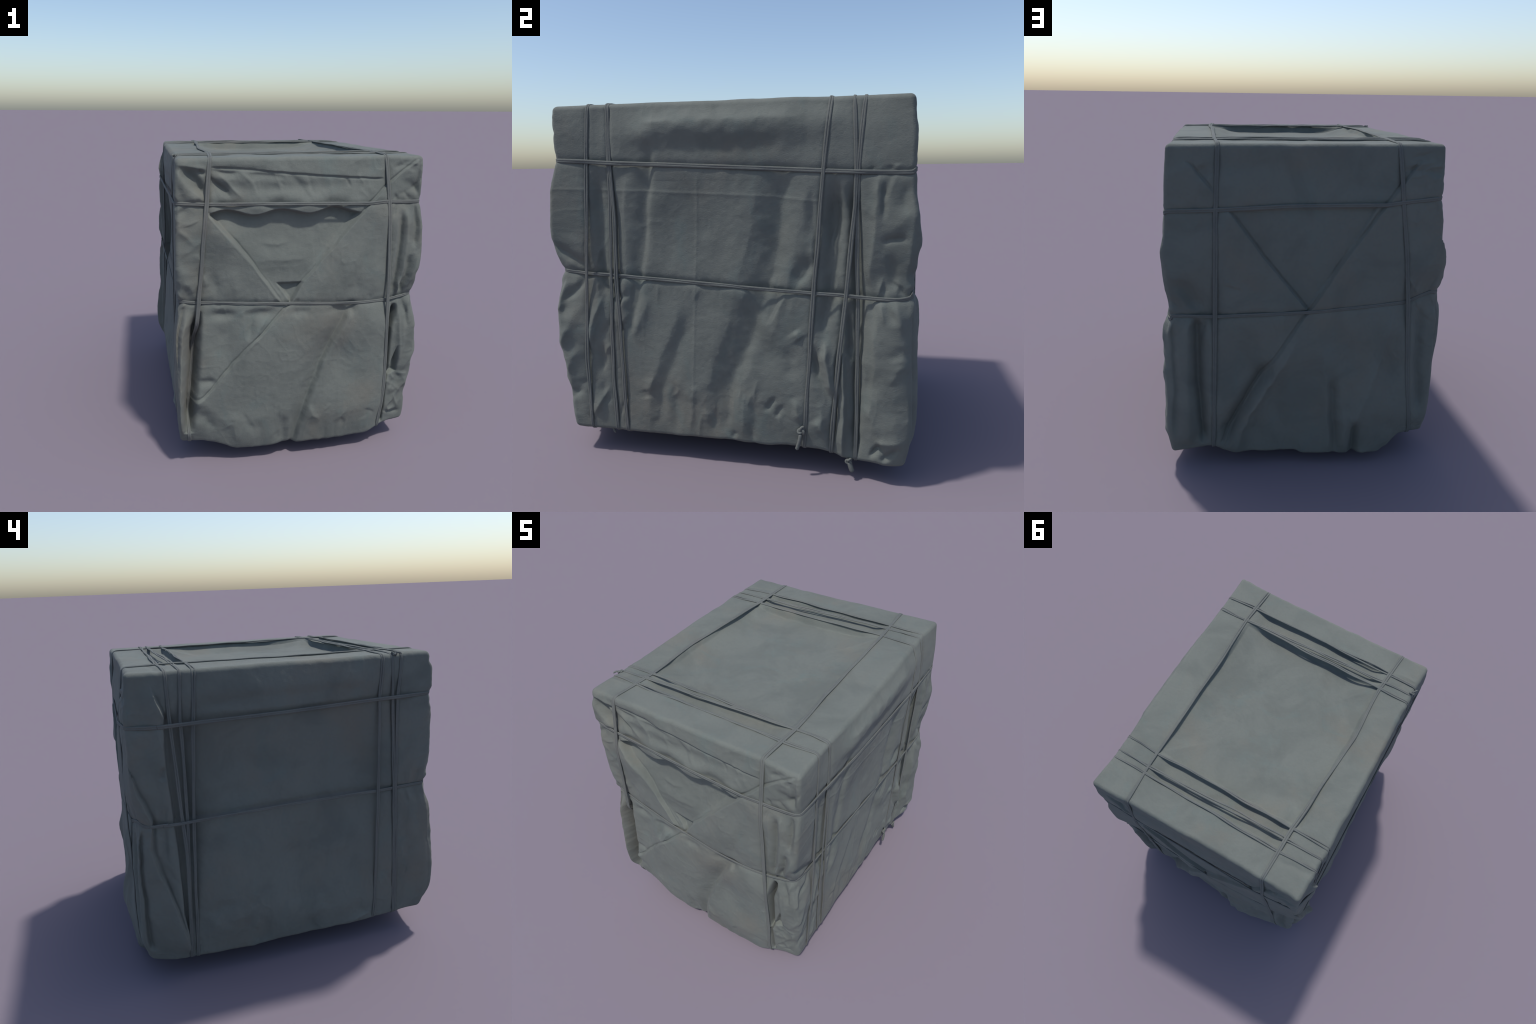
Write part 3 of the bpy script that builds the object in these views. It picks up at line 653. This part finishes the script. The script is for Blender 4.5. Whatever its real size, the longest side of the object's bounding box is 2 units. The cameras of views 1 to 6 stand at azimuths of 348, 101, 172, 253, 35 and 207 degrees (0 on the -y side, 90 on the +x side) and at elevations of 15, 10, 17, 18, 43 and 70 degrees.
def taut(nodes, axes, low_slack=0.0):
    """pull a closed cord tight over the cloth: nodes on the box -> path on the bundle"""
    base = resample(nodes, 0.008, True)
    S = drape(round_box(base)); a, b = axes; c = 3 - a - b
    cen = np.zeros(3); cen[2] = 0.95
    H = hull2(S[:, [a, b]])
    ang = np.arctan2(S[:, b] - cen[b], S[:, a] - cen[a]); R = np.full(len(S), 0.0)
    for p, q in zip(H, np.roll(H, -1, 0)):
        d = np.stack([np.cos(ang), np.sin(ang)], 1); e = q - p; o = p - cen[[a, b]]
        den = d[:, 0] * e[1] - d[:, 1] * e[0]; den = np.where(abs(den) < 1e-9, 1e-9, den)
        t = (o[0] * e[1] - o[1] * e[0]) / den; s = (o[0] * d[:, 1] - o[1] * d[:, 0]) / den
        ok = (t > 0) & (s >= -1e-6) & (s <= 1 + 1e-6); R = np.where(ok & (t > R), t, R)
    r0 = np.hypot(S[:, a] - cen[a], S[:, b] - cen[b]); R = np.maximum(R, r0)
    rr = r0 + (R - r0) * (1 - low_slack * smooth(0.95, 0.75, S[:, 2]))
    out = S.copy(); out[:, a] = cen[a] + rr * np.cos(ang); out[:, b] = cen[b] + rr * np.sin(ang)
    out = resample(out, 0.010, True)
    for _ in range(3): out = (np.roll(out, 1, 0) + 2 * out + np.roll(out, -1, 0)) / 4
    return out

def lay_cord(nodes, axes, r, strands, seed, low_slack=0.0, loose=0.0):
    path = taut(nodes, axes, low_slack); n = len(path)
    T = np.roll(path, -1, 0) - np.roll(path, 1, 0); T /= np.linalg.norm(T, axis=1, keepdims=True)
    c = 3 - sum(axes); C = np.zeros(3); C[c] = 1
    lat = C - T * (T @ C)[:, None]; lat /= np.linalg.norm(lat, axis=1, keepdims=True)
    out = np.cross(T, lat); cen = np.zeros(3); cen[2] = .95; cen[c] = 0
    rad = path - cen; rad[:, c] = 0
    out *= np.sign((out * rad).sum(1))[:, None]
    s = np.cumsum(np.linalg.norm(np.roll(path, -1, 0) - path, axis=1)); Ltot = s[-1]
    ph = 2 * math.pi * s / Ltot
    for k in range(strands):
        rng = np.random.RandomState(seed * 10 + k)
        wob = sum(rng.uniform(-1, 1) * np.sin(m * ph + rng.uniform(0, 6.3)) for m in (3, 5, 8, 13, 21)) / 2
        wob2 = sum(rng.uniform(-1, 1) * np.sin(m * ph + rng.uniform(0, 6.3)) for m in (4, 9, 17, 27)) / 2
        slack = 1 + 1.6 * smooth(1.78, 1.83, path[:, 2])
        off = (k - (strands - 1) / 2) * r * 1.42 + wob * slack * (0.0008 + loose)
        P = path + lat * off[:, None] + out * (r * 0.45 + 0.0012 * slack * np.maximum(wob2, -0.3))[:, None]
        V, F = tube(P, r * (1 + 0.10 * wob2), True, 10, (lat, out), 0.66)
        add('rope', V, F, CORD)
    return path

def on_right(p): return (X0, p[0], p[1])
def on_left(p): return (-X0, -p[0], p[1])
def on_front(p): return (p[0], -Y0, p[1])
def on_back(p): return (-p[0], Y0, p[1])
def on_top(p): return (p[0], p[1], ZT)

for i, rp in enumerate(ROPES_ROUND_X):
    rt, lf = rp['right'], rp['left']
    nodes = [(X0, rt[-1][0], ZB)] + [on_right(p) for p in rt[::-1]] + [(X0, rt[0][0], ZT)] + [on_top(p) for p in rp['top']]
    nodes += [(-X0, -lf[0][0], ZT)] + [on_left(p) for p in lf] + [(-X0, -lf[-1][0], ZB)]
    lay_cord(nodes, (0, 2), 0.0058, rp['n'], 100 + i, 0.0, 0.0016)
for i, rp in enumerate(ROPES_ROUND_Y):
    f, b = rp['front'], rp['back']
    nodes = [(f[0][0], -Y0, ZB)] + [on_front(p) for p in f] + [(f[-1][0], -Y0, ZT)] + [on_top(p) for p in rp['top']]
    nodes += [(-b[0][0], Y0, ZT)] + [on_back(p) for p in b] + [(-b[-1][0], Y0, ZB)]
    lay_cord(nodes, (1, 2), 0.0068, rp['n'], 200 + i, 0.9 if i == 0 else 0.0, 0.0010)
for i, lv in enumerate(ROPES_LEVEL):
    f, r, b, l = (lv[k] for k in ('front', 'right', 'back', 'left'))
    nodes = [on_front(p) for p in f] + [(X0, -Y0, (f[-1][1] + r[0][1]) / 2)] + [on_right(p) for p in r] + [(X0, Y0, (r[-1][1] + b[0][1]) / 2)]
    nodes += [on_back(p) for p in b] + [(-X0, Y0, (b[-1][1] + l[0][1]) / 2)] + [on_left(p) for p in l] + [(-X0, -Y0, (l[-1][1] + f[0][1]) / 2)]
    lay_cord(nodes, (0, 1), (0.0062, 0.0054)[i], 2, 300 + i)

# knots and loose ends
def knot(center, normal, size, seed):
    rng = np.random.RandomState(seed); t = np.linspace(0, 2 * math.pi, 60, endpoint=False)
    K = np.stack([np.sin(t) + 2 * np.sin(2 * t), np.cos(t) - 2 * np.cos(2 * t), -np.sin(3 * t)], 1) / 3
    nrm = np.array(normal, float); nrm /= np.linalg.norm(nrm)
    a = np.cross(nrm, [0.2, 0.3, 0.9]); a /= np.linalg.norm(a); b = np.cross(nrm, a)
    P = np.array(center) + size * (K[:, :1] * a + K[:, 1:2] * b * 1.3 + K[:, 2:] * nrm * 0.8)
    V, F = tube(P, size * 0.42, True); return add('knot', V, F, CORD)

def cord_end(pts, r):
    P = np.array(pts, float)
    for _ in range(3):   # corner cutting
        Q = np.empty((2 * len(P) - 2, 3)); Q[0::2] = 0.75 * P[:-1] + 0.25 * P[1:]; Q[1::2] = 0.25 * P[:-1] + 0.75 * P[1:]
        P = np.vstack([P[:1], Q, P[-1:]])
    P = resample(P, 0.006, False); rr = np.full(len(P), r); rr[0] = rr[-1] = r * 0.3
    P = np.vstack([P[:1], P, P[-1:]]); rr = np.r_[0.0005, rr, 0.0005]
    P[0] -= 1e-3 * (P[2] - P[1]); P[-1] += 1e-3 * (P[-2] - P[-3])
    V, F = tube(P, rr, False); return add('rope_end', V, F, CORD)

def surf(side, u, v):
    p = {'right': on_right, 'left': on_left, 'front': on_front, 'back': on_back, 'top': on_top}[side]((u, v))
    return drape(round_box(np.array([p])))[0]
kx = surf('right', 0.368, 0.24)
knot(kx + [0.012, 0, 0], (1, 0, 0), 0.016, 1)
cord_end([kx + [0.014, -.004, -.015], kx + [0.02, -.008, -.05], kx + [0.018, -.024, -.10]], 0.0095)
k2 = surf('right', 0.60, 0.15)
knot(k2 + [0.006, 0, -.02], (1, 0, -.5), 0.014, 2)
cord_end([k2 + [0.004, 0.0, -.02], k2 + [0.010, 0.01, -.05], k2 + [0.008, 0.018, -.075]], 0.012)
k3 = surf('right', -0.66, 0.16)
cord_end([k3 + [-0.03, -.02, -.01], k3 + [-0.02, -.005, -.04], k3 + [-0.03, 0.0, -.06]], 0.006)
k4 = surf('top', -0.69, -0.64)
knot(k4 + [0.0, 0, 0.008], (-.4, 0, 1), 0.012, 4)
cord_end([k4 + [0, 0, .008], k4 + [-0.015, -.02, .016], k4 + [-0.022, -.035, .008]], 0.005)
